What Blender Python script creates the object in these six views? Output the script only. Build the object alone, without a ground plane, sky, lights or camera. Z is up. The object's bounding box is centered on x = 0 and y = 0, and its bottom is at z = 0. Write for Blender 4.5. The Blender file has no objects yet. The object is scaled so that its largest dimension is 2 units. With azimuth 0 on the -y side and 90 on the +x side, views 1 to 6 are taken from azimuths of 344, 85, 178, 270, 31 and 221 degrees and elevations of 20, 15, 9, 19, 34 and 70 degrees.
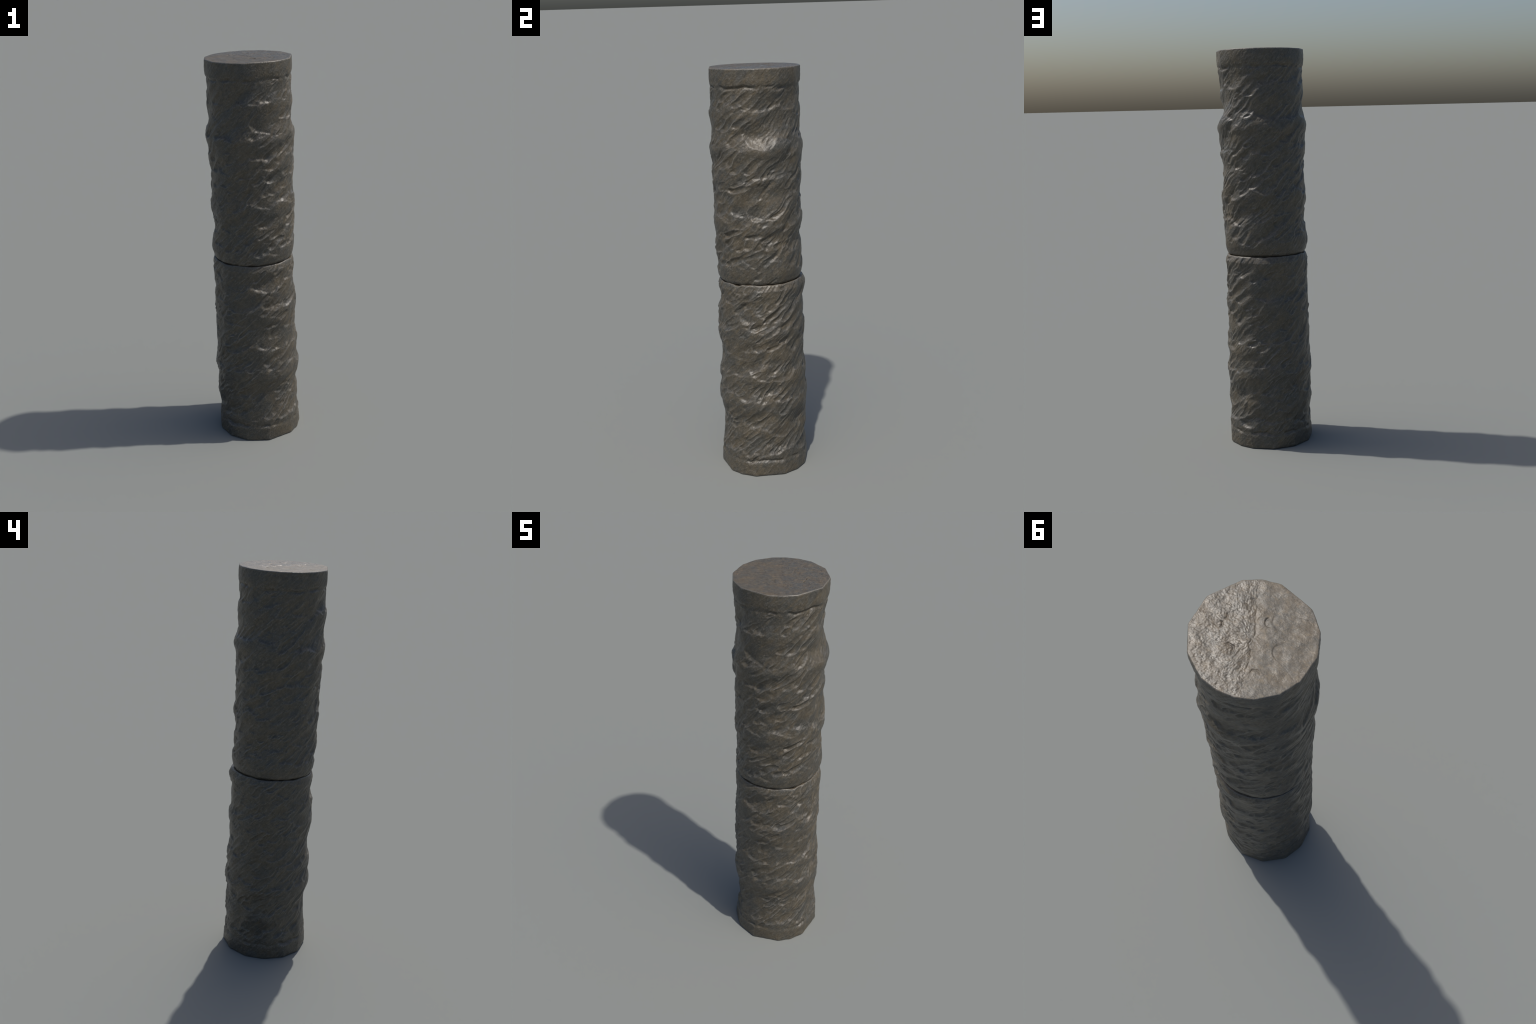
"""A two-drum stone column, rough-dressed with a point chisel.

Each drum is a slightly irregular prism (a low many-sided section, a bulging
profile, a drifting centre line, a few bosses and hollows).  Its side is then cut
by chisel strokes: spoon-shaped gouges that run up to the right, deepest just
above an abrupt lower lip.  Large strokes are placed one by one, the small ones
are scattered between them.
"""
import bpy, math
import numpy as np

rng = np.random.default_rng(417)
R0 = 0.212                      # nominal radius, turns angles into arc length
COLUMNS = 600                   # vertices round the shaft
STEP = 0.0022                   # height of one row of vertices
TAU = 2 * math.pi

# ------------------------------------------------------------------ noise
_perm = np.random.default_rng(5).permutation(256)
_perm = np.concatenate([_perm, _perm, _perm])
_grad = np.random.default_rng(6).normal(size=(256, 3))
_grad /= np.linalg.norm(_grad, axis=1)[:, None]


def perlin(x, y, z):
    xi, yi, zi = (np.floor(q).astype(int) for q in (x, y, z))
    xf, yf, zf = x - xi, y - yi, z - zi
    u, v, w = (q * q * q * (q * (q * 6 - 15) + 10) for q in (xf, yf, zf))
    out = 0
    for i in (0, 1):
        for j in (0, 1):
            for k in (0, 1):
                h = _perm[_perm[_perm[(xi + i) & 255] + ((yi + j) & 255)] + ((zi + k) & 255)]
                g = _grad[h]
                d = g[..., 0] * (xf - i) + g[..., 1] * (yf - j) + g[..., 2] * (zf - k)
                out = out + d * (u if i else 1 - u) * (v if j else 1 - v) * (w if k else 1 - w)
    return out * 1.6


def on_shaft(theta, z, size, seed=0.0, twist=0.0, stretch=1.0):
    """Noise on the shaft; twist = 1 makes it run along 45 degree helices."""
    t = theta - twist * z / R0
    return perlin(R0 * np.cos(t) / size + seed, R0 * np.sin(t) / size + 3.7 * seed, z / (size * stretch) - seed)


def smooth(a, b, x):
    t = np.clip((x - a) / (b - a), 0, 1)
    return t * t * (3 - 2 * t)


def wrap(a):
    return (a + math.pi) % TAU - math.pi


# ------------------------------------------------------------------ big form
# corners (degrees) of the many-sided section at the foot and at the head
FOOT_CORNERS = (21, 43, 62, 93, 123, 154, 181, 208, 236, 267, 305, 322, 342)
HEAD_CORNERS = (26, 54, 81, 99, 114, 131, 153, 173, 201, 225, 248, 285, 303, 320, 355)


def section(theta, corners):
    """Radius 1 at the corners, straight chords between."""
    c = np.radians(np.array(corners, float))
    c = np.concatenate([[c[-1] - TAU], c, [c[0] + TAU]])
    t = np.mod(theta, TAU)
    i = np.clip(np.searchsorted(c, t, side="right") - 1, 0, len(c) - 2)
    mid, half = (c[i] + c[i + 1]) / 2, (c[i + 1] - c[i]) / 2
    return np.cos(half) / np.cos(t - mid)


# profile of the two drums: (height, corner radius)
UPPER_PROFILE = ((0.985, .196), (1.0, .203), (1.03, .209), (1.06, .210), (1.10, .209), (1.15, .208), (1.19, .209), (1.225, .210),
                 (1.26, .215), (1.30, .216), (1.34, .212), (1.38, .211), (1.425, .208), (1.47, .213), (1.54, .215), (1.585, .217),
                 (1.625, .2225), (1.66, .2165), (1.70, .209), (1.74, .209), (1.785, .2125), (1.83, .209), (1.87, .208), (1.91, .212),
                 (1.95, .2145), (2.0, .2135))
LOWER_PROFILE = ((0.0, .2155), (.06, .2145), (.10, .213), (.14, .210), (.18, .210), (.22, .212), (.26, .208), (.30, .211),
                 (.335, .217), (.375, .222), (.42, .2185), (.46, .215), (.50, .2165), (.54, .213), (.60, .208), (.66, .2095),
                 (.70, .214), (.74, .216), (.78, .212), (.84, .212), (.89, .209), (.955, .2125), (.984, .203))
# centre line: (height, x, y) in millimetres
UPPER_SPINE = ((0.985, -2, 0), (1.06, 2, 1), (1.14, 5, -2), (1.4, 6, -1), (1.8, 6, -2), (1.9, 7, 0), (2.0, 7, 1))
LOWER_SPINE = ((0.0, -3, -1), (.12, -1, 0), (.22, -4, 5), (.36, -2, 2), (.58, -5, 2), (.70, -3, 0), (.80, 0, 0), (.92, -1, 6), (.985, -1, 5))
# bosses and hollows: (angle, height, swell in mm, half width deg, half height m)
UPPER_LUMPS = ((12, 1.79, -14, 30, .07), (340, 1.80, 6, 20, .07), (213, 1.76, -9, 28, .06), (266, 1.75, 8, 28, .08),
               (83, 1.73, 5, 24, .07), (345, 1.69, -8, 20, .03), (27, 1.65, 5, 14, .03), (166, 1.60, 5, 16, .05),
               (213, 1.55, 5, 22, .05), (27, 1.55, -6, 14, .05), (5, 1.43, -7, 14, .05), (341, 1.44, 5, 16, .04),
               (27, 1.35, 7, 16, .06), (27, 1.21, -5, 16, .03), (85, 1.21, -7, 22, .04), (2, 1.19, 5, 14, .03),
               (190, 1.22, 5, 25, .03), (267, 1.13, 6, 22, .05), (213, 1.14, -5, 16, .03), (2, 1.05, -5, 25, .04),
               (172, 1.05, 6, 22, .03), (27, 1.05, 6, 16, .05), (132, 1.75, 8, 14, .04), (190, 1.90, 4, 14, .06), (97, 1.63, 5, 10, .03), (8, 1.64, 5, 12, .03), (270, 1.45, 4, 14, .08), (232, 1.47, 5, 12, .05))
LOWER_LUMPS = ((91, .95, 5, 18, .03), (266, .845, 5, 22, .03), (27, .67, -6, 24, .05), (213, .59, 10, 26, .05),
               (268, .62, -8, 24, .04), (5, .585, -6, 18, .02), (2, .44, -5, 18, .05), (27, .38, -5, 18, .03),
               (268, .29, -9, 28, .05), (175, .27, 6, 24, .04), (25, .20, -9, 26, .05), (213, .19, -9, 24, .06),
               (268, .20, -6, 24, .05), (2, .25, 5, 14, .03), (170, .20, 5, 24, .04), (170, .38, 3, 20, .03),
               (290, .13, 7, 12, .05), (292, .42, 6, 14, .10), (293, .65, 5, 14, .06), (0, .60, 5, 12, .12), (8, .22, 7, 12, .08), (17, .14, 6, 12, .04), (285, .30, 5, 12, .06), (345, .36, 4, 14, .04), (350, .53, 5, 12, .04))

# broad slanting hollows: (angle, height, depth in mm, half length m, half width m)
UPPER_HOLLOWS = ((47, 1.895, 9, .05, .035), (238, 1.84, 9, .06, .035), (240, 1.35, 9, .055, .03), (304, 1.17, 9, .07, .018),
                 (306, 1.60, 7, .04, .03), (55, 1.20, 8, .05, .035), (11, 1.47, 6, .05, .018), (107, 1.53, 6, .05, .02),
                 (108, 1.29, 6, .05, .02), (101, 1.13, 7, .05, .025), (170, 1.18, 7, .05, .02), (217, 1.78, 7, .05, .03),
                 (208, 1.50, 6, .05, .025), (202, 1.34, 6, .05, .025), (43, 1.31, 6, .04, .02), (60, 1.75, 5, .06, .03),
                 (292, 1.14, 6, .04, .025), (347, 1.31, 6, .04, .02), (231, 1.70, 6, .05, .03), (205, 1.03, 6, .04, .02))
LOWER_HOLLOWS = ((324, .855, 10, .07, .02), (226, .13, 9, .05, .035), (50, .28, 11, .055, .03), (14, .80, 7, .05, .025),
                 (64, .92, 8, .045, .025), (86, .88, 7, .05, .03), (186, .81, 7, .05, .025), (161, .54, 7, .05, .025),
                 (104, .33, 7, .05, .03), (160, .72, 6, .05, .02), (204, .48, 7, .05, .025), (264, .87, 7, .05, .03),
                 (229, .56, 7, .06, .03), (319, .73, 5, .04, .03), (328, .56, 6, .04, .02), (46, .68, 7, .05, .025),
                 (144, .23, 6, .04, .025), (83, .14, 7, .04, .03), (100, .88, 5, .04, .02), (124, .72, 6, .05, .02),
                 (134, .52, 6, .05, .02), (232, .46, 6, .05, .02), (192, .95, 5, .05, .03))

# chisel strokes that stand out: (angle and height of the lower lip, run in mm
# along the arc, rise in mm, half width in mm, depth in mm)
UPPER_STROKES = (
    (314, 1.876, 53, 21, 12, 4), (316, 1.838, 61, 63, 19, 4), (19, 1.834, 130, 32, 16, 4), (278, 1.834, 78, 74, 18, 4),
    (5, 1.831, 82, 56, 19, 4), (328, 1.827, 90, 79, 16, 5), (337, 1.809, 102, 77, 15, 4), (273, 1.808, 59, 38, 16, 6),
    (234, 1.807, 80, 69, 29, 5), (36, 1.806, 113, 85, 38, 7), (34, 1.805, 79, 67, 16, 5), (301, 1.8, 49, 52, 18, 6),
    (175, 1.785, 125, 116, 23, 5), (327, 1.728, 87, 62, 16, 5), (120, 1.719, 91, 106, 36, 4), (342, 1.7, 83, 38, 11, 8),
    (0, 1.69, 66, 46, 13, 11), (59, 1.683, 72, 69, 11, 7), (50, 1.683, 91, 88, 16, 6), (260, 1.674, 158, 157, 60, 7),
    (259, 1.672, 139, 55, 48, 7), (85, 1.668, 139, 112, 48, 5), (343, 1.666, 273, 143, 68, 11), (67, 1.663, 28, 25, 13, 8),
    (155, 1.662, 112, 99, 36, 5), (40, 1.658, 87, 63, 25, 6), (212, 1.646, 144, 59, 48, 6), (202, 1.646, 137, 66, 26, 6),
    (219, 1.557, 87, 58, 19, 4), (278, 1.545, 70, 48, 24, 7), (149, 1.528, 142, 105, 39, 5), (268, 1.525, 100, 65, 25, 9),
    (11, 1.524, 115, 57, 19, 6), (338, 1.521, 85, 75, 19, 6), (66, 1.521, 35, 26, 16, 6), (321, 1.518, 73, 73, 19, 6),
    (283, 1.509, 98, 57, 18, 5), (53, 1.508, 62, 58, 13, 5), (9, 1.506, 164, 12, 10, 4), (9, 1.504, 109, 49, 16, 6),
    (87, 1.488, 142, 86, 29, 5), (205, 1.46, 122, 79, 36, 4), (297, 1.455, 58, 18, 15, 5), (235, 1.442, 114, 71, 25, 5),
    (313, 1.439, 141, 26, 18, 7), (155, 1.41, 65, 55, 20, 5), (273, 1.406, 68, 67, 21, 7), (188, 1.374, 80, 64, 16, 5),
    (167, 1.349, 87, 99, 20, 5), (324, 1.325, 137, 144, 45, 8), (331, 1.315, 44, 26, 18, 8), (141, 1.313, 91, 97, 26, 5),
    (10, 1.309, 148, 153, 13, 7), (298, 1.305, 71, 37, 18, 4), (346, 1.303, 183, 153, 55, 10), (156, 1.302, 104, 65, 33, 5),
    (311, 1.3, 118, 164, 39, 4), (82, 1.3, 109, 94, 35, 5), (11, 1.299, 119, 108, 18, 10), (104, 1.297, 112, 118, 19, 5),
    (267, 1.289, 84, 55, 18, 4), (224, 1.289, 86, 53, 22, 4), (37, 1.279, 67, 73, 13, 7), (304, 1.216, 109, 46, 16, 8),
    (180, 1.216, 51, 35, 23, 7), (338, 1.21, 85, 26, 13, 7), (211, 1.191, 143, 68, 25, 6), (359, 1.19, 97, 63, 19, 7),
    (15, 1.172, 116, 20, 16, 5), (81, 1.168, 109, 95, 19, 4), (207, 1.157, 85, 43, 20, 5), (39, 1.156, 131, 65, 35, 6),
    (326, 1.148, 37, 43, 13, 6), (230, 1.138, 85, 93, 19, 5), (177, 1.138, 105, 82, 23, 5), (103, 1.133, 130, 90, 22, 5),
    (155, 1.1, 91, 88, 26, 5), (312, 1.087, 211, 67, 16, 6), (305, 1.077, 82, 30, 15, 6), (274, 1.069, 82, 66, 21, 9))
LOWER_STROKES = (
    (332, 0.945, 121, 45, 19, 5), (304, 0.905, 58, 35, 16, 5), (305, 0.888, 77, 32, 15, 5), (41, 0.879, 87, 75, 38, 5),
    (327, 0.866, 89, 38, 27, 8), (251, 0.853, 108, 81, 32, 7), (218, 0.849, 93, 70, 38, 5), (200, 0.846, 152, 12, 33, 4),
    (262, 0.845, 211, 112, 33, 5), (285, 0.828, 54, 22, 12, 5), (137, 0.825, 85, 72, 29, 5), (332, 0.791, 118, 145, 45, 10),
    (356, 0.787, 157, 128, 19, 8), (158, 0.778, 80, 76, 16, 5), (93, 0.765, 117, 71, 16, 4), (20, 0.764, 75, 39, 19, 8),
    (341, 0.759, 94, 39, 19, 9), (79, 0.759, 126, 130, 41, 7), (266, 0.75, 77, 56, 24, 5), (21, 0.75, 175, 123, 22, 7),
    (294, 0.748, 120, 54, 16, 9), (42, 0.742, 86, 76, 22, 7), (211, 0.739, 195, 74, 41, 7), (168, 0.718, 123, 54, 42, 5),
    (216, 0.689, 82, 38, 29, 6), (210, 0.663, 71, 60, 35, 4), (342, 0.654, 137, 68, 19, 5), (0, 0.654, 126, 49, 13, 6),
    (178, 0.594, 96, 57, 20, 5), (216, 0.593, 117, 105, 22, 6), (229, 0.588, 96, 110, 13, 6), (274, 0.574, 106, 101, 30, 5),
    (99, 0.573, 108, 83, 19, 4), (77, 0.547, 126, 118, 44, 5), (37, 0.545, 114, 56, 22, 6), (339, 0.541, 84, 113, 29, 8),
    (256, 0.532, 81, 64, 41, 6), (1, 0.527, 86, 44, 19, 6), (314, 0.526, 58, 33, 19, 6), (342, 0.526, 38, 28, 15, 7),
    (61, 0.523, 59, 38, 19, 6), (281, 0.516, 104, 67, 27, 6), (206, 0.498, 111, 63, 20, 4), (156, 0.459, 152, 96, 39, 6),
    (338, 0.44, 49, 45, 16, 6), (295, 0.432, 51, 53, 16, 5), (358, 0.427, 70, 49, 16, 6), (15, 0.412, 92, 64, 16, 7),
    (221, 0.412, 135, 89, 29, 5), (188, 0.411, 143, 53, 29, 5), (267, 0.403, 66, 58, 18, 6), (330, 0.4, 92, 70, 23, 7),
    (23, 0.4, 89, 81, 16, 5), (35, 0.396, 155, 110, 29, 5), (113, 0.394, 111, 56, 29, 4), (283, 0.39, 112, 90, 15, 5),
    (90, 0.325, 85, 48, 32, 4), (294, 0.319, 94, 53, 15, 6), (150, 0.305, 144, 60, 36, 5), (308, 0.271, 123, 61, 16, 6),
    (33, 0.266, 99, 82, 29, 5), (281, 0.265, 54, 55, 24, 4), (203, 0.264, 96, 75, 19, 5), (232, 0.263, 117, 81, 38, 4),
    (335, 0.257, 125, 65, 19, 6), (175, 0.253, 82, 63, 20, 4), (305, 0.239, 69, 48, 18, 6), (6, 0.213, 212, 106, 42, 6),
    (191, 0.207, 129, 62, 26, 4), (97, 0.198, 106, 55, 32, 5), (356, 0.157, 63, 22, 19, 5), (147, 0.142, 103, 79, 36, 5),
    (13, 0.135, 81, 60, 26, 9), (206, 0.132, 91, 58, 25, 4), (27, 0.131, 74, 75, 22, 7), (296, 0.127, 121, 74, 19, 6),
    (46, 0.106, 141, 94, 35, 8), (331, 0.099, 94, 102, 16, 7), (201, 0.074, 107, 27, 23, 4))


# courses of lesser strokes: (height of their lips, length)
UPPER_COURSES = ((1.815, .10), (1.665, .15), (1.515, .12), (1.41, .10), (1.295, .13), (1.185, .10), (1.075, .11))
LOWER_COURSES = ((.880, .10), (.765, .13), (.650, .11), (.530, .12), (.405, .12), (.270, .13), (.135, .12))

# rows of flutes: (angle and height of the first lip, how many, climb per flute in mm)
UPPER_FLUTES = ((338, 1.665, 13, 1), (335, 1.70, 5, 3), (50, 1.68, 6, 2), (280, 1.64, 6, 2), (10, 1.50, 6, 2), (335, 1.30, 6, -1),
                (50, 1.14, 8, 1), (355, 1.18, 7, 2), (270, 1.10, 5, 3), (120, 1.30, 6, 3), (200, 1.63, 7, 2), (150, 1.12, 6, 3))
LOWER_FLUTES = ((335, .93, 8, 3), (340, .77, 9, 3), (0, .53, 7, 2), (335, .41, 9, 3), (20, .27, 7, 4), (345, .14, 6, 2), (270, .75, 7, 3),
                (300, .53, 5, 2), (285, .24, 7, 3), (60, .52, 6, 3), (120, .78, 7, 2), (170, .60, 6, 3), (200, .42, 8, 2), (130, .30, 6, 3))


def interp(table, z, column=1):
    t = np.array(table, float)
    return np.interp(z, t[:, 0], t[:, column])


def stroke_depth(s, z, run, rise, width, depth, lip, taper):
    """Depth of one spoon cut; s, z are metres from its lower lip."""
    length = math.hypot(run, rise)
    c, d = run / length, rise / length
    a, b = s * c + z * d, -s * d + z * c
    x = (a + .55 * b - lip * width * (b / width) ** 2) / length       # the lip lies flatter than the stroke
    w = width * (1 - taper * np.clip(x, 0, 1))
    across = np.clip(1 - (b / w) ** 2, 0, 1)
    along = smooth(-0.02, 0.02 + min(.55, (.004 + 1.2 * depth) / length), x) * np.clip(1 - x, 0, 1) ** .5
    return depth * along * across


def cut_strokes(theta, z, strokes, lips, tapers):
    """Deepest cut of all the strokes on the grid theta[j], z[i] (already warped)."""
    cut = np.zeros(theta.shape)
    rows = z.mean(axis=1)
    for (angle, height, run, rise, width, depth), lip, taper in zip(strokes, lips, tapers):
        low, high = height - 2.2 * width - .01, height + rise + 2.2 * width + .01
        i0, i1 = np.searchsorted(rows, low), np.searchsorted(rows, high)
        if i1 <= i0:
            continue
        s = wrap(theta[i0:i1] - angle) * R0
        near = stroke_depth(s, z[i0:i1] - height, run, rise, width, depth, lip, taper)
        np.maximum(cut[i0:i1], near, out=cut[i0:i1])
    return cut


def random_strokes(count, low, high, length, width, depth):
    out = []
    for _ in range(count):
        tilt = math.radians(rng.normal(43, 8))
        run_length = rng.uniform(*length)
        out.append((rng.uniform(0, TAU), rng.uniform(low, high), run_length * math.cos(tilt), run_length * math.sin(tilt),
                    rng.uniform(*width), rng.uniform(*depth)))
    return out


def course_strokes(courses):
    """The mason works round the drum: a row of strokes side by side at each level."""
    out = []
    for level, reach in courses:
        phase, angle, turn = rng.uniform(0, TAU), 0.0, 0.0
        while angle < TAU:
            width = rng.uniform(.010, .024)
            wave = .022 * math.sin(angle * 2 + phase) + .018 * math.sin(angle * 5 + 2 * phase) + .05 * ((angle * .8 + phase) % 1 - .5)
            tilt = math.radians(rng.normal(46, 6))
            length = reach * rng.uniform(.8, 1.45)
            out.append((angle, level + wave + rng.normal(0, .012), length * math.cos(tilt), length * math.sin(tilt),
                        width * 1.25, rng.uniform(.0035, .0095) * (.6 + width / .035)))
            angle += width * rng.uniform(1.9, 3.0) / R0
    return out


def blur(field, passes=1):
    for _ in range(passes):
        field = (np.roll(field, 1, 1) + 2 * field + np.roll(field, -1, 1)) / 4
        pad = np.pad(field, ((1, 1), (0, 0)), mode="edge")
        field = (pad[:-2] + 2 * pad[1:-1] + pad[2:]) / 4
    return field


def drum_side(z0, z1, profile, spine, lumps, hollows, placed, courses, flutes, rim, chamfers):
    """Grid of points of a drum's side, rows from z0 to z1."""
    rows = int(round((z1 - z0) / STEP)) + 1
    th1 = np.arange(COLUMNS) / COLUMNS * TAU
    z1d = np.linspace(z0, z1, rows)
    theta, z = np.meshgrid(th1, z1d)

    corner = .85 + .15 * smooth(.12, 0, z) + .15 * smooth(1.85, 2.0, z)        # crisper corners at both ends of the column
    lean = np.clip(z / 2, 0, 1)
    facets = section(theta, FOOT_CORNERS) * (1 - lean) + section(theta, HEAD_CORNERS) * lean
    soft = np.mean([np.roll(facets, k, 1) for k in range(-9, 10)], axis=0)
    crisp = np.mean([np.roll(facets, k, 1) for k in range(-2, 3)], axis=0)
    ends = smooth(.10, 0, z) + smooth(1.88, 2.0, z)
    facets = soft + (crisp - soft) * ends
    # the swells of the profile wander up and down round the drum
    inside = smooth(z0, z0 + .10, z) * smooth(z1, z1 - .10, z)
    wander = inside * (.020 * on_shaft(theta, z, .16, 41.0) + .012 * on_shaft(theta, z, .05, 43.0))
    bulge = np.mean([interp(profile, z + wander + k) for k in (-.010, -.005, 0, .005, .010)], axis=0) * inside + interp(profile, z) * (1 - inside)
    radius = bulge * (1 - corner * (1 - facets))
    rounding = bulge * corner * (1 - facets) * .65          # shading normals come from a rounder section, so facets blend
    for angle, height, swell, half_w, half_h in lumps:
        a, h = wrap(theta - math.radians(angle)) / math.radians(half_w), (z - height) / half_h
        # the lump leans along the chisel direction
        radius += swell * .001 * np.exp(-.9 * (a * a + (h - .25 * a) ** 2))

    for angle, height, depth, half_l, half_w in hollows:
        ds, dz = wrap(theta - math.radians(angle)) * R0, z - height
        a, b = (ds + dz) * .707 / half_l, (dz - ds) * .707 / half_w
        radius -= depth * .001 * np.exp(-(a * a + b * b))

    # warped coordinates: no stroke is perfectly straight
    ws = .009 * on_shaft(theta, z, .06, 1.3) + .0013 * on_shaft(theta, z, .018, 2.1)
    wz = .009 * on_shaft(theta, z, .06, 7.9) + .0013 * on_shaft(theta, z, .018, 9.4)
    tw, zw = theta + ws / R0, z + wz
    zw = np.where(zw < -1, -1, zw)

    big = [(math.radians(t), h, run * .001, rise * .001, w * .00115, min(d * .0016, .0155)) for t, h, run, rise, w, d in placed]
    lips = rng.uniform(.3, .9, len(big))
    cut = cut_strokes(tw, zw, big, lips, rng.uniform(.1, .5, len(big)))
    span = z1 - z0
    mid = random_strokes(int(60 * span), z0 - .05, z1, (.05, .12), (.010, .022), (.003, .0075))
    mid += course_strokes(courses)
    cut_mid = cut_strokes(tw, zw, mid, rng.uniform(.3, 1.0, len(mid)), rng.uniform(.2, .6, len(mid)))
    cut = np.maximum(cut, cut_mid)
    fine = random_strokes(int(170 * span), z0 - .05, z1, (.035, .10), (.0035, .0085), (.0010, .0026))
    # flutes: several narrow strokes struck side by side
    for angle, height, run, rise, width, depth in random_strokes(int(120 * span), z0, z1, (.05, .12), (.007, .0115), (.003, .0058)):
        for k in range(rng.integers(3, 7)):
            fine.append((angle + (.9 * k * width * 1.6 + rng.normal(0, .002)) / R0, height - .55 * k * width + rng.normal(0, .006),
                         run * rng.uniform(.7, 1.2), rise * rng.uniform(.7, 1.2), width * rng.uniform(.8, 1.2), depth * rng.uniform(.6, 1.1)))
    for angle, height, count, climb in flutes:
        for k in range(max(3, count * 3 // 4)):
            fine.append((math.radians(angle) + k * .024 / R0, height + k * climb * .001 + rng.normal(0, .004), rng.uniform(.05, .085),
                         rng.uniform(.05, .085), rng.uniform(.009, .0125), rng.uniform(.004, .0068)))
    cut_fine = cut_strokes(tw, zw, fine, rng.uniform(.5, 1.5, len(fine)), rng.uniform(.3, .7, len(fine)))
    patches = smooth(-.25, .35, on_shaft(theta, z, .07, 4.4))
    relief = cut + cut_fine * (.35 + .65 * patches)
    relief = blur(relief, 1)

    # a plain band beyond the groove at the free end of the drum
    if rim:
        low, high, way = rim
        edge = low + .010 * on_shaft(theta, z, .09, 12.0) + .004 * on_shaft(theta, z, .03, 13.0)
        beyond = smooth(-.010, .010, (z - edge) * way)
        relief = relief * (1 - .72 * beyond)
        g = (z - edge) * way
        relief = relief + .0016 * (1 - beyond) * smooth(-.05, -.01, g)          # the band stands a little proud
        strength = .15 + .85 * smooth(-.15, .25, on_shaft(theta, z * 0 + low, .06, 15.0))
        groove = np.exp(-((g + .007) / .008) ** 2) * .0062 * strength
        relief = relief + groove
    grain = .0008 * on_shaft(theta, z, .018, 21.0, twist=.9, stretch=2.0) + .0007 * on_shaft(theta, z, .007, 23.0)
    radius = radius + .0043 - relief + grain

    # rounded arrises
    for at, way, size in chamfers:
        d = np.clip(1 - np.abs(z - at) / size, 0, 1)
        radius -= way * d * d * (1 + .5 * on_shaft(theta, z * 0 + at, .05, 31.0))
    # the joint faces are not level: chipped and wavy edges
    for at, way, size in chamfers:
        if .5 < at < 1.5:
            chip = .005 * on_shaft(theta, z * 0 + at, .05, 51.0) + .007 * smooth(.1, .8, on_shaft(theta, z * 0 + at, .07, 53.0))
            z = z + (chip if at > z0 + .1 * span else -.4 * chip) * smooth(.05, 0, np.abs(z - at)) * (-1)
    cx, cy = interp(spine, z, 1) * .001, interp(spine, z, 2) * .001
    c, s = np.cos(theta), np.sin(theta)
    round_radius = radius + rounding
    return theta, np.stack([cx + radius * c, cy + radius * s, z], axis=-1), np.stack([cx + round_radius * c, cy + round_radius * s, z], axis=-1)


# ------------------------------------------------------------------ head of the column
CRACK = ((.066, -.083), (.036, -.046), (.012, -.019), (.006, .025), (-.028, .053), (-.040, .084), (-.049, .108))
# crescent chips: centre, radius, direction they face (deg), depth in mm
CHIPS = ((.128, .032, .015, 217, 3.5), (.046, .085, .020, 235, 3.5), (-.002, -.080, .020, 38, 3.0), (-.080, .098, .017, 305, 3.0),
         (.103, -.117, .014, 130, 2.0), (.104, -.065, .012, 250, 3.0), (.129, -.003, .010, 200, 3.5), (-.03, -.10, .03, 60, 1.5),
         (-.10, -.02, .03, 20, 1.5))


def distance_to_path(x, y, path):
    best = np.full(x.shape, 9.0)
    side = np.zeros(x.shape)
    for (ax, ay), (bx, by) in zip(path[:-1], path[1:]):
        ux, uy = bx - ax, by - ay
        t = np.clip(((x - ax) * ux + (y - ay) * uy) / (ux * ux + uy * uy), 0, 1)
        d = np.hypot(x - ax - t * ux, y - ay - t * uy)
        cross = ux * (y - ay) - uy * (x - ax)
        side = np.where(d < best, np.sign(cross), side)
        best = np.minimum(best, d)
    return best, side


def head_relief(x, y):
    n1 = perlin(x / .05, y / .05, x * 0 + .3)
    n2 = perlin(x / .016, y / .016, x * 0 + 4.3)
    n3 = perlin(x / .0065, y / .0065, x * 0 + 8.1)
    rough = smooth(-.03, .03, x + .62 * y - .012 + .03 * n1)       # one half is bruised, the other smoother
    h = .0020 * n1 + (.0006 + .0003 * rough) * n2 + (.0002 + .0005 * rough) * n3
    d, side = distance_to_path(x + .004 * n2, y + .004 * n2, CRACK)
    h -= .0007 * np.exp(-(d / .004) ** 2)
    h -= .0005 * np.exp(-(d / .035) ** 2) * smooth(-.003, .003, d * side)     # one lip of the crack stands lower
    for cx, cy, rad, facing, depth in CHIPS:
        f = math.radians(facing)
        px, py = x - cx + .004 * n2 + .004 * n1, y - cy + .006 * n1 - .003 * n2
        r = np.hypot(px, py) / rad
        front = smooth(-.3, 1.0, np.cos(np.arctan2(py, px) - f))
        h -= depth * .001 * front * np.where(r < 1, r ** 3, np.exp(-((r - 1) / .12) ** 2))
    return h


# ------------------------------------------------------------------ meshes
def cap_rings(rim_points, level, relief, count):
    """Rings from a border inwards; returns the list of rings and the centre point."""
    centre = rim_points.mean(axis=0)
    rings = []
    for k in range(1, count):
        f = 1 - k / count
        ring = centre + (rim_points - centre) * f
        ring[:, 2] = level + (relief(ring[:, 0], ring[:, 1]) if relief else 0) * min(1, k / 4) + (rim_points[:, 2] - level) * max(0, 1 - k / 3)
        rings.append(ring)
    c = centre.copy()
    c[2] = level + (relief(np.array([c[0]]), np.array([c[1]]))[0] if relief else 0)
    return rings, c


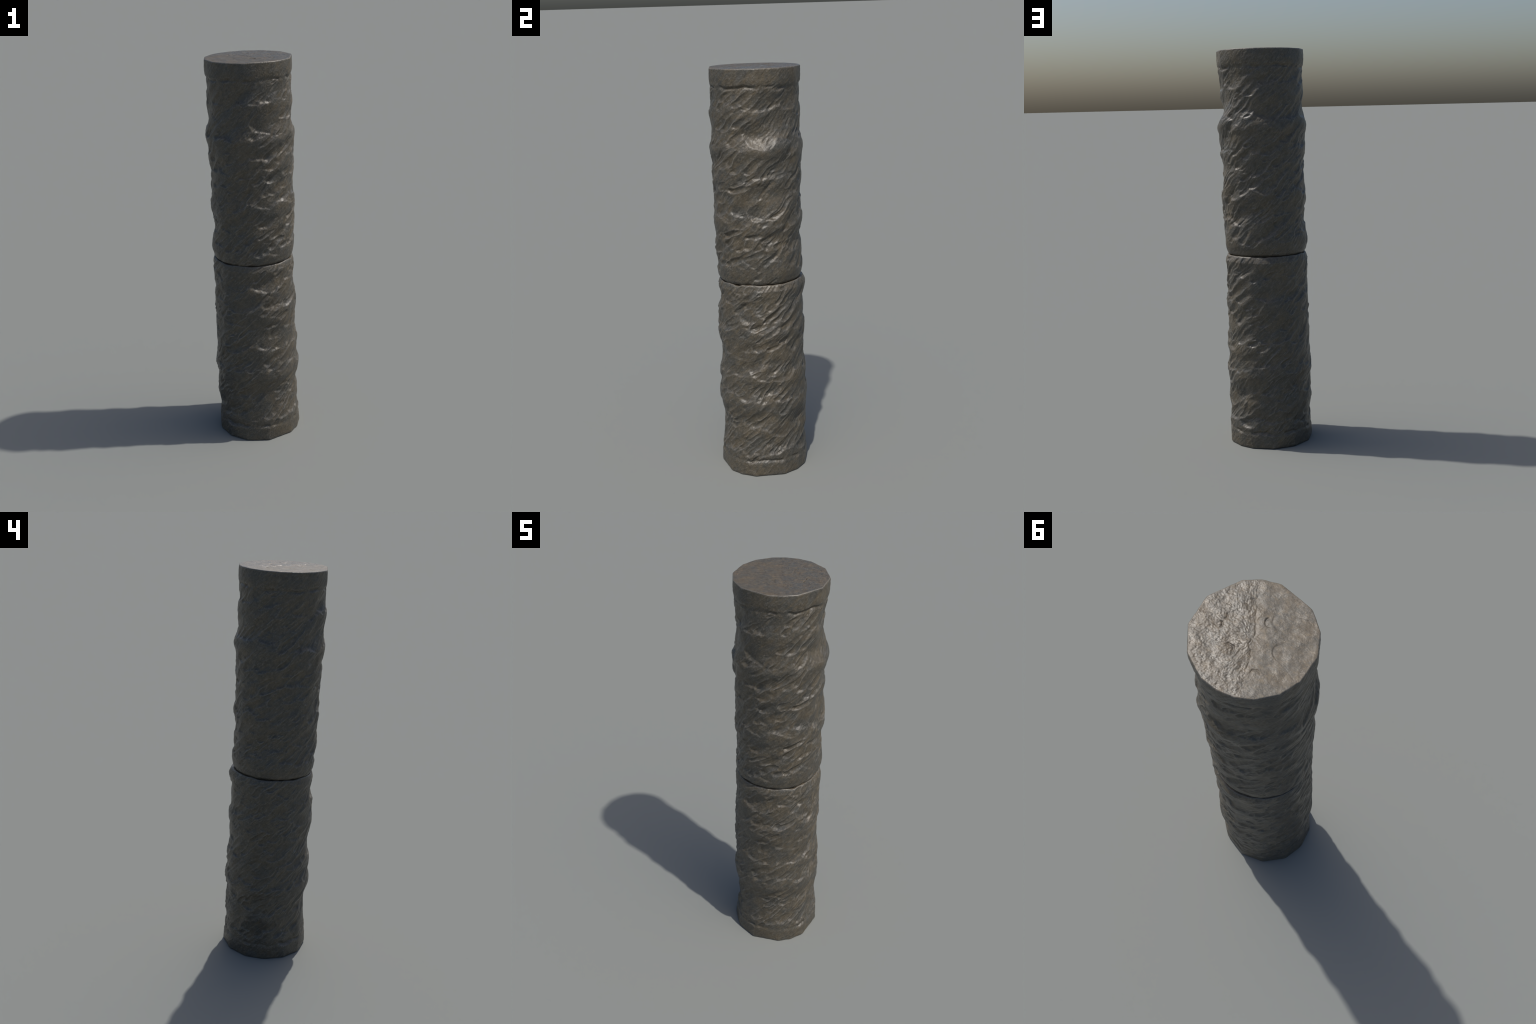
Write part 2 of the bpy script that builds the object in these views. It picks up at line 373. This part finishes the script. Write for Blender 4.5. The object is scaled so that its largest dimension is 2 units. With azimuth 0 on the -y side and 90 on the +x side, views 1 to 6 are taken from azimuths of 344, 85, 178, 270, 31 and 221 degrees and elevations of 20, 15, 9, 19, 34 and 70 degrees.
def drum_surface(theta, side, head=None, foot=None):
    """One closed surface: vertices, faces and the row each face belongs to."""
    rows, cols = side.shape[:2]
    blocks, tags, faces = [side.reshape(-1, 3)], [], []
    j = np.arange(cols)
    jn = (j + 1) % cols

    def strip(a, b, tag):
        faces.append(np.stack([a + j, a + jn, b + jn, b + j], axis=1))
        tags.append(np.full(cols, tag))

    for i in range(rows - 1):
        strip(i * cols, (i + 1) * cols, i)
    total = rows * cols
    tris = []
    for ends, border, tag, up in ((foot, 0, -1, False), (head, rows - 1, -2, True)):
        level, relief, count = ends
        rings, c = cap_rings(side[border], level, relief, count)
        last = border * cols
        for ring in rings:
            blocks.append(ring)
            if up:
                strip(last, total, tag)
            else:
                faces.append(np.stack([last + jn, last + j, total + j, total + jn], axis=1))
                tags.append(np.full(cols, tag))
            last, total = total, total + cols
        blocks.append(c[None])
        t = np.stack([last + j, last + jn, np.full(cols, total)], axis=1)
        tris.append((t if up else t[:, [1, 0, 2]], np.full(cols, tag)))
        total += 1
    return np.concatenate(blocks), np.concatenate(faces), np.concatenate(tags), tris


def vertex_normals(verts, quads, tris):
    n = np.zeros_like(verts)
    def add(f):
        a, b, c = verts[f[:, 0]], verts[f[:, 1]], verts[f[:, -1]]
        fn = np.cross(b - a, c - a) if f.shape[1] == 3 else np.cross(verts[f[:, 2]] - a, verts[f[:, 3]] - b)
        for k in range(f.shape[1]):
            for ax in range(3):
                n[:, ax] += np.bincount(f[:, k], weights=fn[:, ax], minlength=len(verts))
    add(quads)
    for t, _ in tris:
        add(t)
    return n / np.maximum(np.linalg.norm(n, axis=1), 1e-12)[:, None]


def part_mesh(name, verts, normals, quads, tris, material):
    polys = [quads] + [t for t in tris]
    used = np.unique(np.concatenate([p.ravel() for p in polys]))
    index = np.full(len(verts), -1)
    index[used] = np.arange(len(used))
    mesh = bpy.data.meshes.new(name)
    mesh.from_pydata(verts[used].tolist(), [], [f for p in polys for f in index[p].tolist()])
    mesh.polygons.foreach_set("use_smooth", np.ones(len(mesh.polygons), bool))
    mesh.update()
    mesh.normals_split_custom_set_from_vertices(normals[used].tolist())
    mesh.materials.append(material)
    obj = bpy.data.objects.new(name, mesh)
    bpy.context.scene.collection.objects.link(obj)
    return obj


# ------------------------------------------------------------------ stone
def stone_material(name, warm, twist):
    mat = bpy.data.materials.new(name)
    mat.use_nodes = True
    nt = mat.node_tree
    nodes, links = nt.nodes, nt.links
    bsdf = nodes["Principled BSDF"]

    def node(kind, **values):
        n = nodes.new(kind)
        for k, v in values.items():
            if k in n.inputs:
                n.inputs[k].default_value = v
            else:
                setattr(n, k, v)
        return n

    coords = node("ShaderNodeTexCoord").outputs["Object"]
    if twist:                                   # coordinates that follow the chisel's helix
        part = node("ShaderNodeSeparateXYZ")
        links.new(coords, part.inputs[0])
        angle = node("ShaderNodeMath", operation="MULTIPLY")
        angle.inputs[1].default_value = -.95 / R0
        links.new(part.outputs["Z"], angle.inputs[0])
        turn = node("ShaderNodeVectorRotate", rotation_type="Z_AXIS")
        links.new(coords, turn.inputs["Vector"])
        links.new(angle.outputs[0], turn.inputs["Angle"])
        along = turn.outputs[0]
    else:
        along = coords
    squash = node("ShaderNodeMapping")
    squash.inputs["Scale"].default_value = (1, 1, .4) if twist else (1, 2.2, 1)
    if not twist:
        squash.inputs["Rotation"].default_value = (0, 0, math.radians(-20))
    links.new(along, squash.inputs["Vector"])

    def noise(vec, scale, detail=4, rough=.55, distortion=0.0):
        n = node("ShaderNodeTexNoise", Scale=scale, Detail=detail, Roughness=rough, Distortion=distortion)
        links.new(vec, n.inputs["Vector"])
        return n.outputs["Fac"]

    def ramp(fac, *stops):
        r = node("ShaderNodeValToRGB")
        e = r.color_ramp.elements
        while len(e) < len(stops):
            e.new(.5)
        for el, (pos, col) in zip(e, stops):
            el.position = pos
            el.color = (*col, 1) if len(col) == 3 else (col[0],) * 3 + (1,)
        links.new(fac, r.inputs[0])
        return r.outputs["Color"]

    def mix(kind, fac, a, b):
        m = node("ShaderNodeMix", data_type="RGBA", blend_type=kind)
        for socket, value in ((m.inputs[0], fac), (m.inputs[6], a), (m.inputs[7], b)):
            if isinstance(value, (int, float)):
                socket.default_value = value
            elif isinstance(value, tuple):
                socket.default_value = (*value, 1)
            else:
                links.new(value, socket)
        return m.outputs[2]

    grey, brown, ochre, pale = warm
    patch = noise(coords, 13, 6, .65, .5)
    base = mix("MIX", ramp(patch, (.40, (0,)), (.60, (1,))), grey, brown)
    streak = noise(squash.outputs[0], 46, 5, .65, .5)
    base = mix("MIX", ramp(streak, (.50, (0,)), (.74, (.6,))), base, ochre)
    speck = noise(squash.outputs[0], 130, 4, .65)
    base = mix("MIX", ramp(speck, (.52, (0,)), (.72, (.55,))), base, pale)
    dark = noise(coords, 60, 4, .7)
    base = mix("MULTIPLY", 1.0, base, ramp(dark, (.30, (.62,)), (.55, (1,))))
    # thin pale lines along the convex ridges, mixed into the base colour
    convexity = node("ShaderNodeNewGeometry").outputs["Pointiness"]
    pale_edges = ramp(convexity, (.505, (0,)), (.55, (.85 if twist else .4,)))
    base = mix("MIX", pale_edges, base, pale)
    links.new(base, bsdf.inputs["Base Color"])

    gloss = ramp(noise(coords, 35, 4, .6), (.35, (.33 if twist else .25,)), (.70, (.50 if twist else .44,)))
    if not twist:                               # one half of the end face is bruised and glints, the other is dull
        lean = node("ShaderNodeVectorMath", operation="DOT_PRODUCT")
        lean.inputs[1].default_value = (1, .62, 0)
        links.new(coords, lean.inputs[0])
        half = node("ShaderNodeMapRange", interpolation_type="SMOOTHSTEP")
        for k, v in ((1, -.05), (2, .05), (3, 1.45), (4, 1.0)):
            half.inputs[k].default_value = v
        links.new(lean.outputs["Value"], half.inputs[0])
        gloss = mix("MULTIPLY", 1.0, gloss, half.outputs[0])
    links.new(gloss, bsdf.inputs["Roughness"])
    bsdf.inputs["Specular IOR Level"].default_value = .5

    fibres = noise(squash.outputs[0], 95, 5, .65, .3)
    grit = noise(coords, 170, 4, .65)
    b1 = node("ShaderNodeBump", Strength=.22, Distance=.004)
    links.new(fibres, b1.inputs["Height"])
    b2 = node("ShaderNodeBump", Strength=.45 if twist else .38, Distance=.0022)
    links.new(grit, b2.inputs["Height"])
    links.new(b1.outputs[0], b2.inputs["Normal"])
    links.new(b2.outputs[0], bsdf.inputs["Normal"])
    return mat


SHAFT_COLOURS = ((.060, .058, .050), (.082, .069, .048), (.128, .096, .054), (.170, .158, .138))
FACE_COLOURS = ((.078, .070, .056), (.100, .079, .053), (.180, .132, .072), (.200, .176, .138))
shaft_stone = stone_material("chiselled_dark_stone", SHAFT_COLOURS, True)
face_stone = stone_material("bruised_brown_stone", FACE_COLOURS, False)

column = bpy.data.objects.new("stone_column", None)
bpy.context.scene.collection.objects.link(column)
column["label"] = "round column of two dark stone drums with diagonal chisel marks"
column["category"] = "stone column"


def build_drum(z0, z1, profile, spine, lumps, hollows, strokes, courses, flutes, rim, chamfers, head, foot, rim_rows):
    theta, side, round_side = drum_side(z0, z1, profile, spine, lumps, hollows, strokes, courses, flutes, rim, chamfers)
    verts, quads, tags, tris = drum_surface(theta, side, head, foot)
    rows = side.shape[0]
    round_verts = drum_surface(theta, round_side, head, foot)[0]
    normals = vertex_normals(round_verts, quads, tris)
    lo, hi = rim_rows(rows)
    in_rim = (tags >= lo) & (tags < hi)
    shaft = part_mesh("column_drum", verts, normals, quads[(tags >= 0) & ~in_rim], [], shaft_stone)
    shaft.parent = column
    for name, mask, tri_tag, material in (("rim_band", in_rim, None, shaft_stone), ("end_face", tags == -2, -2, face_stone), ("end_face", tags == -1, -1, face_stone)):
        extra = [t for t, tag in tris if tag[0] == tri_tag]
        part = part_mesh(name, verts, normals, quads[mask], extra, material)
        part.parent = shaft


build_drum(0.985, 1.9985, UPPER_PROFILE, UPPER_SPINE, UPPER_LUMPS, UPPER_HOLLOWS, UPPER_STROKES, UPPER_COURSES, UPPER_FLUTES, (1.921, 0, 1), ((1.9985, .0022, .005), (.985, .004, .012)),
           (1.9985, head_relief, 90), (.982, None, 12), lambda rows: (rows - int(.077 / STEP), rows))
build_drum(0.0, 0.984, LOWER_PROFILE, LOWER_SPINE, LOWER_LUMPS, LOWER_HOLLOWS, LOWER_STROKES, LOWER_COURSES, LOWER_FLUTES, (.072, 0, -1), ((0.0, .003, .012), (.984, .003, .008)),
           (.9835, None, 12), (0.0, None, 12), lambda rows: (0, int(.072 / STEP)))
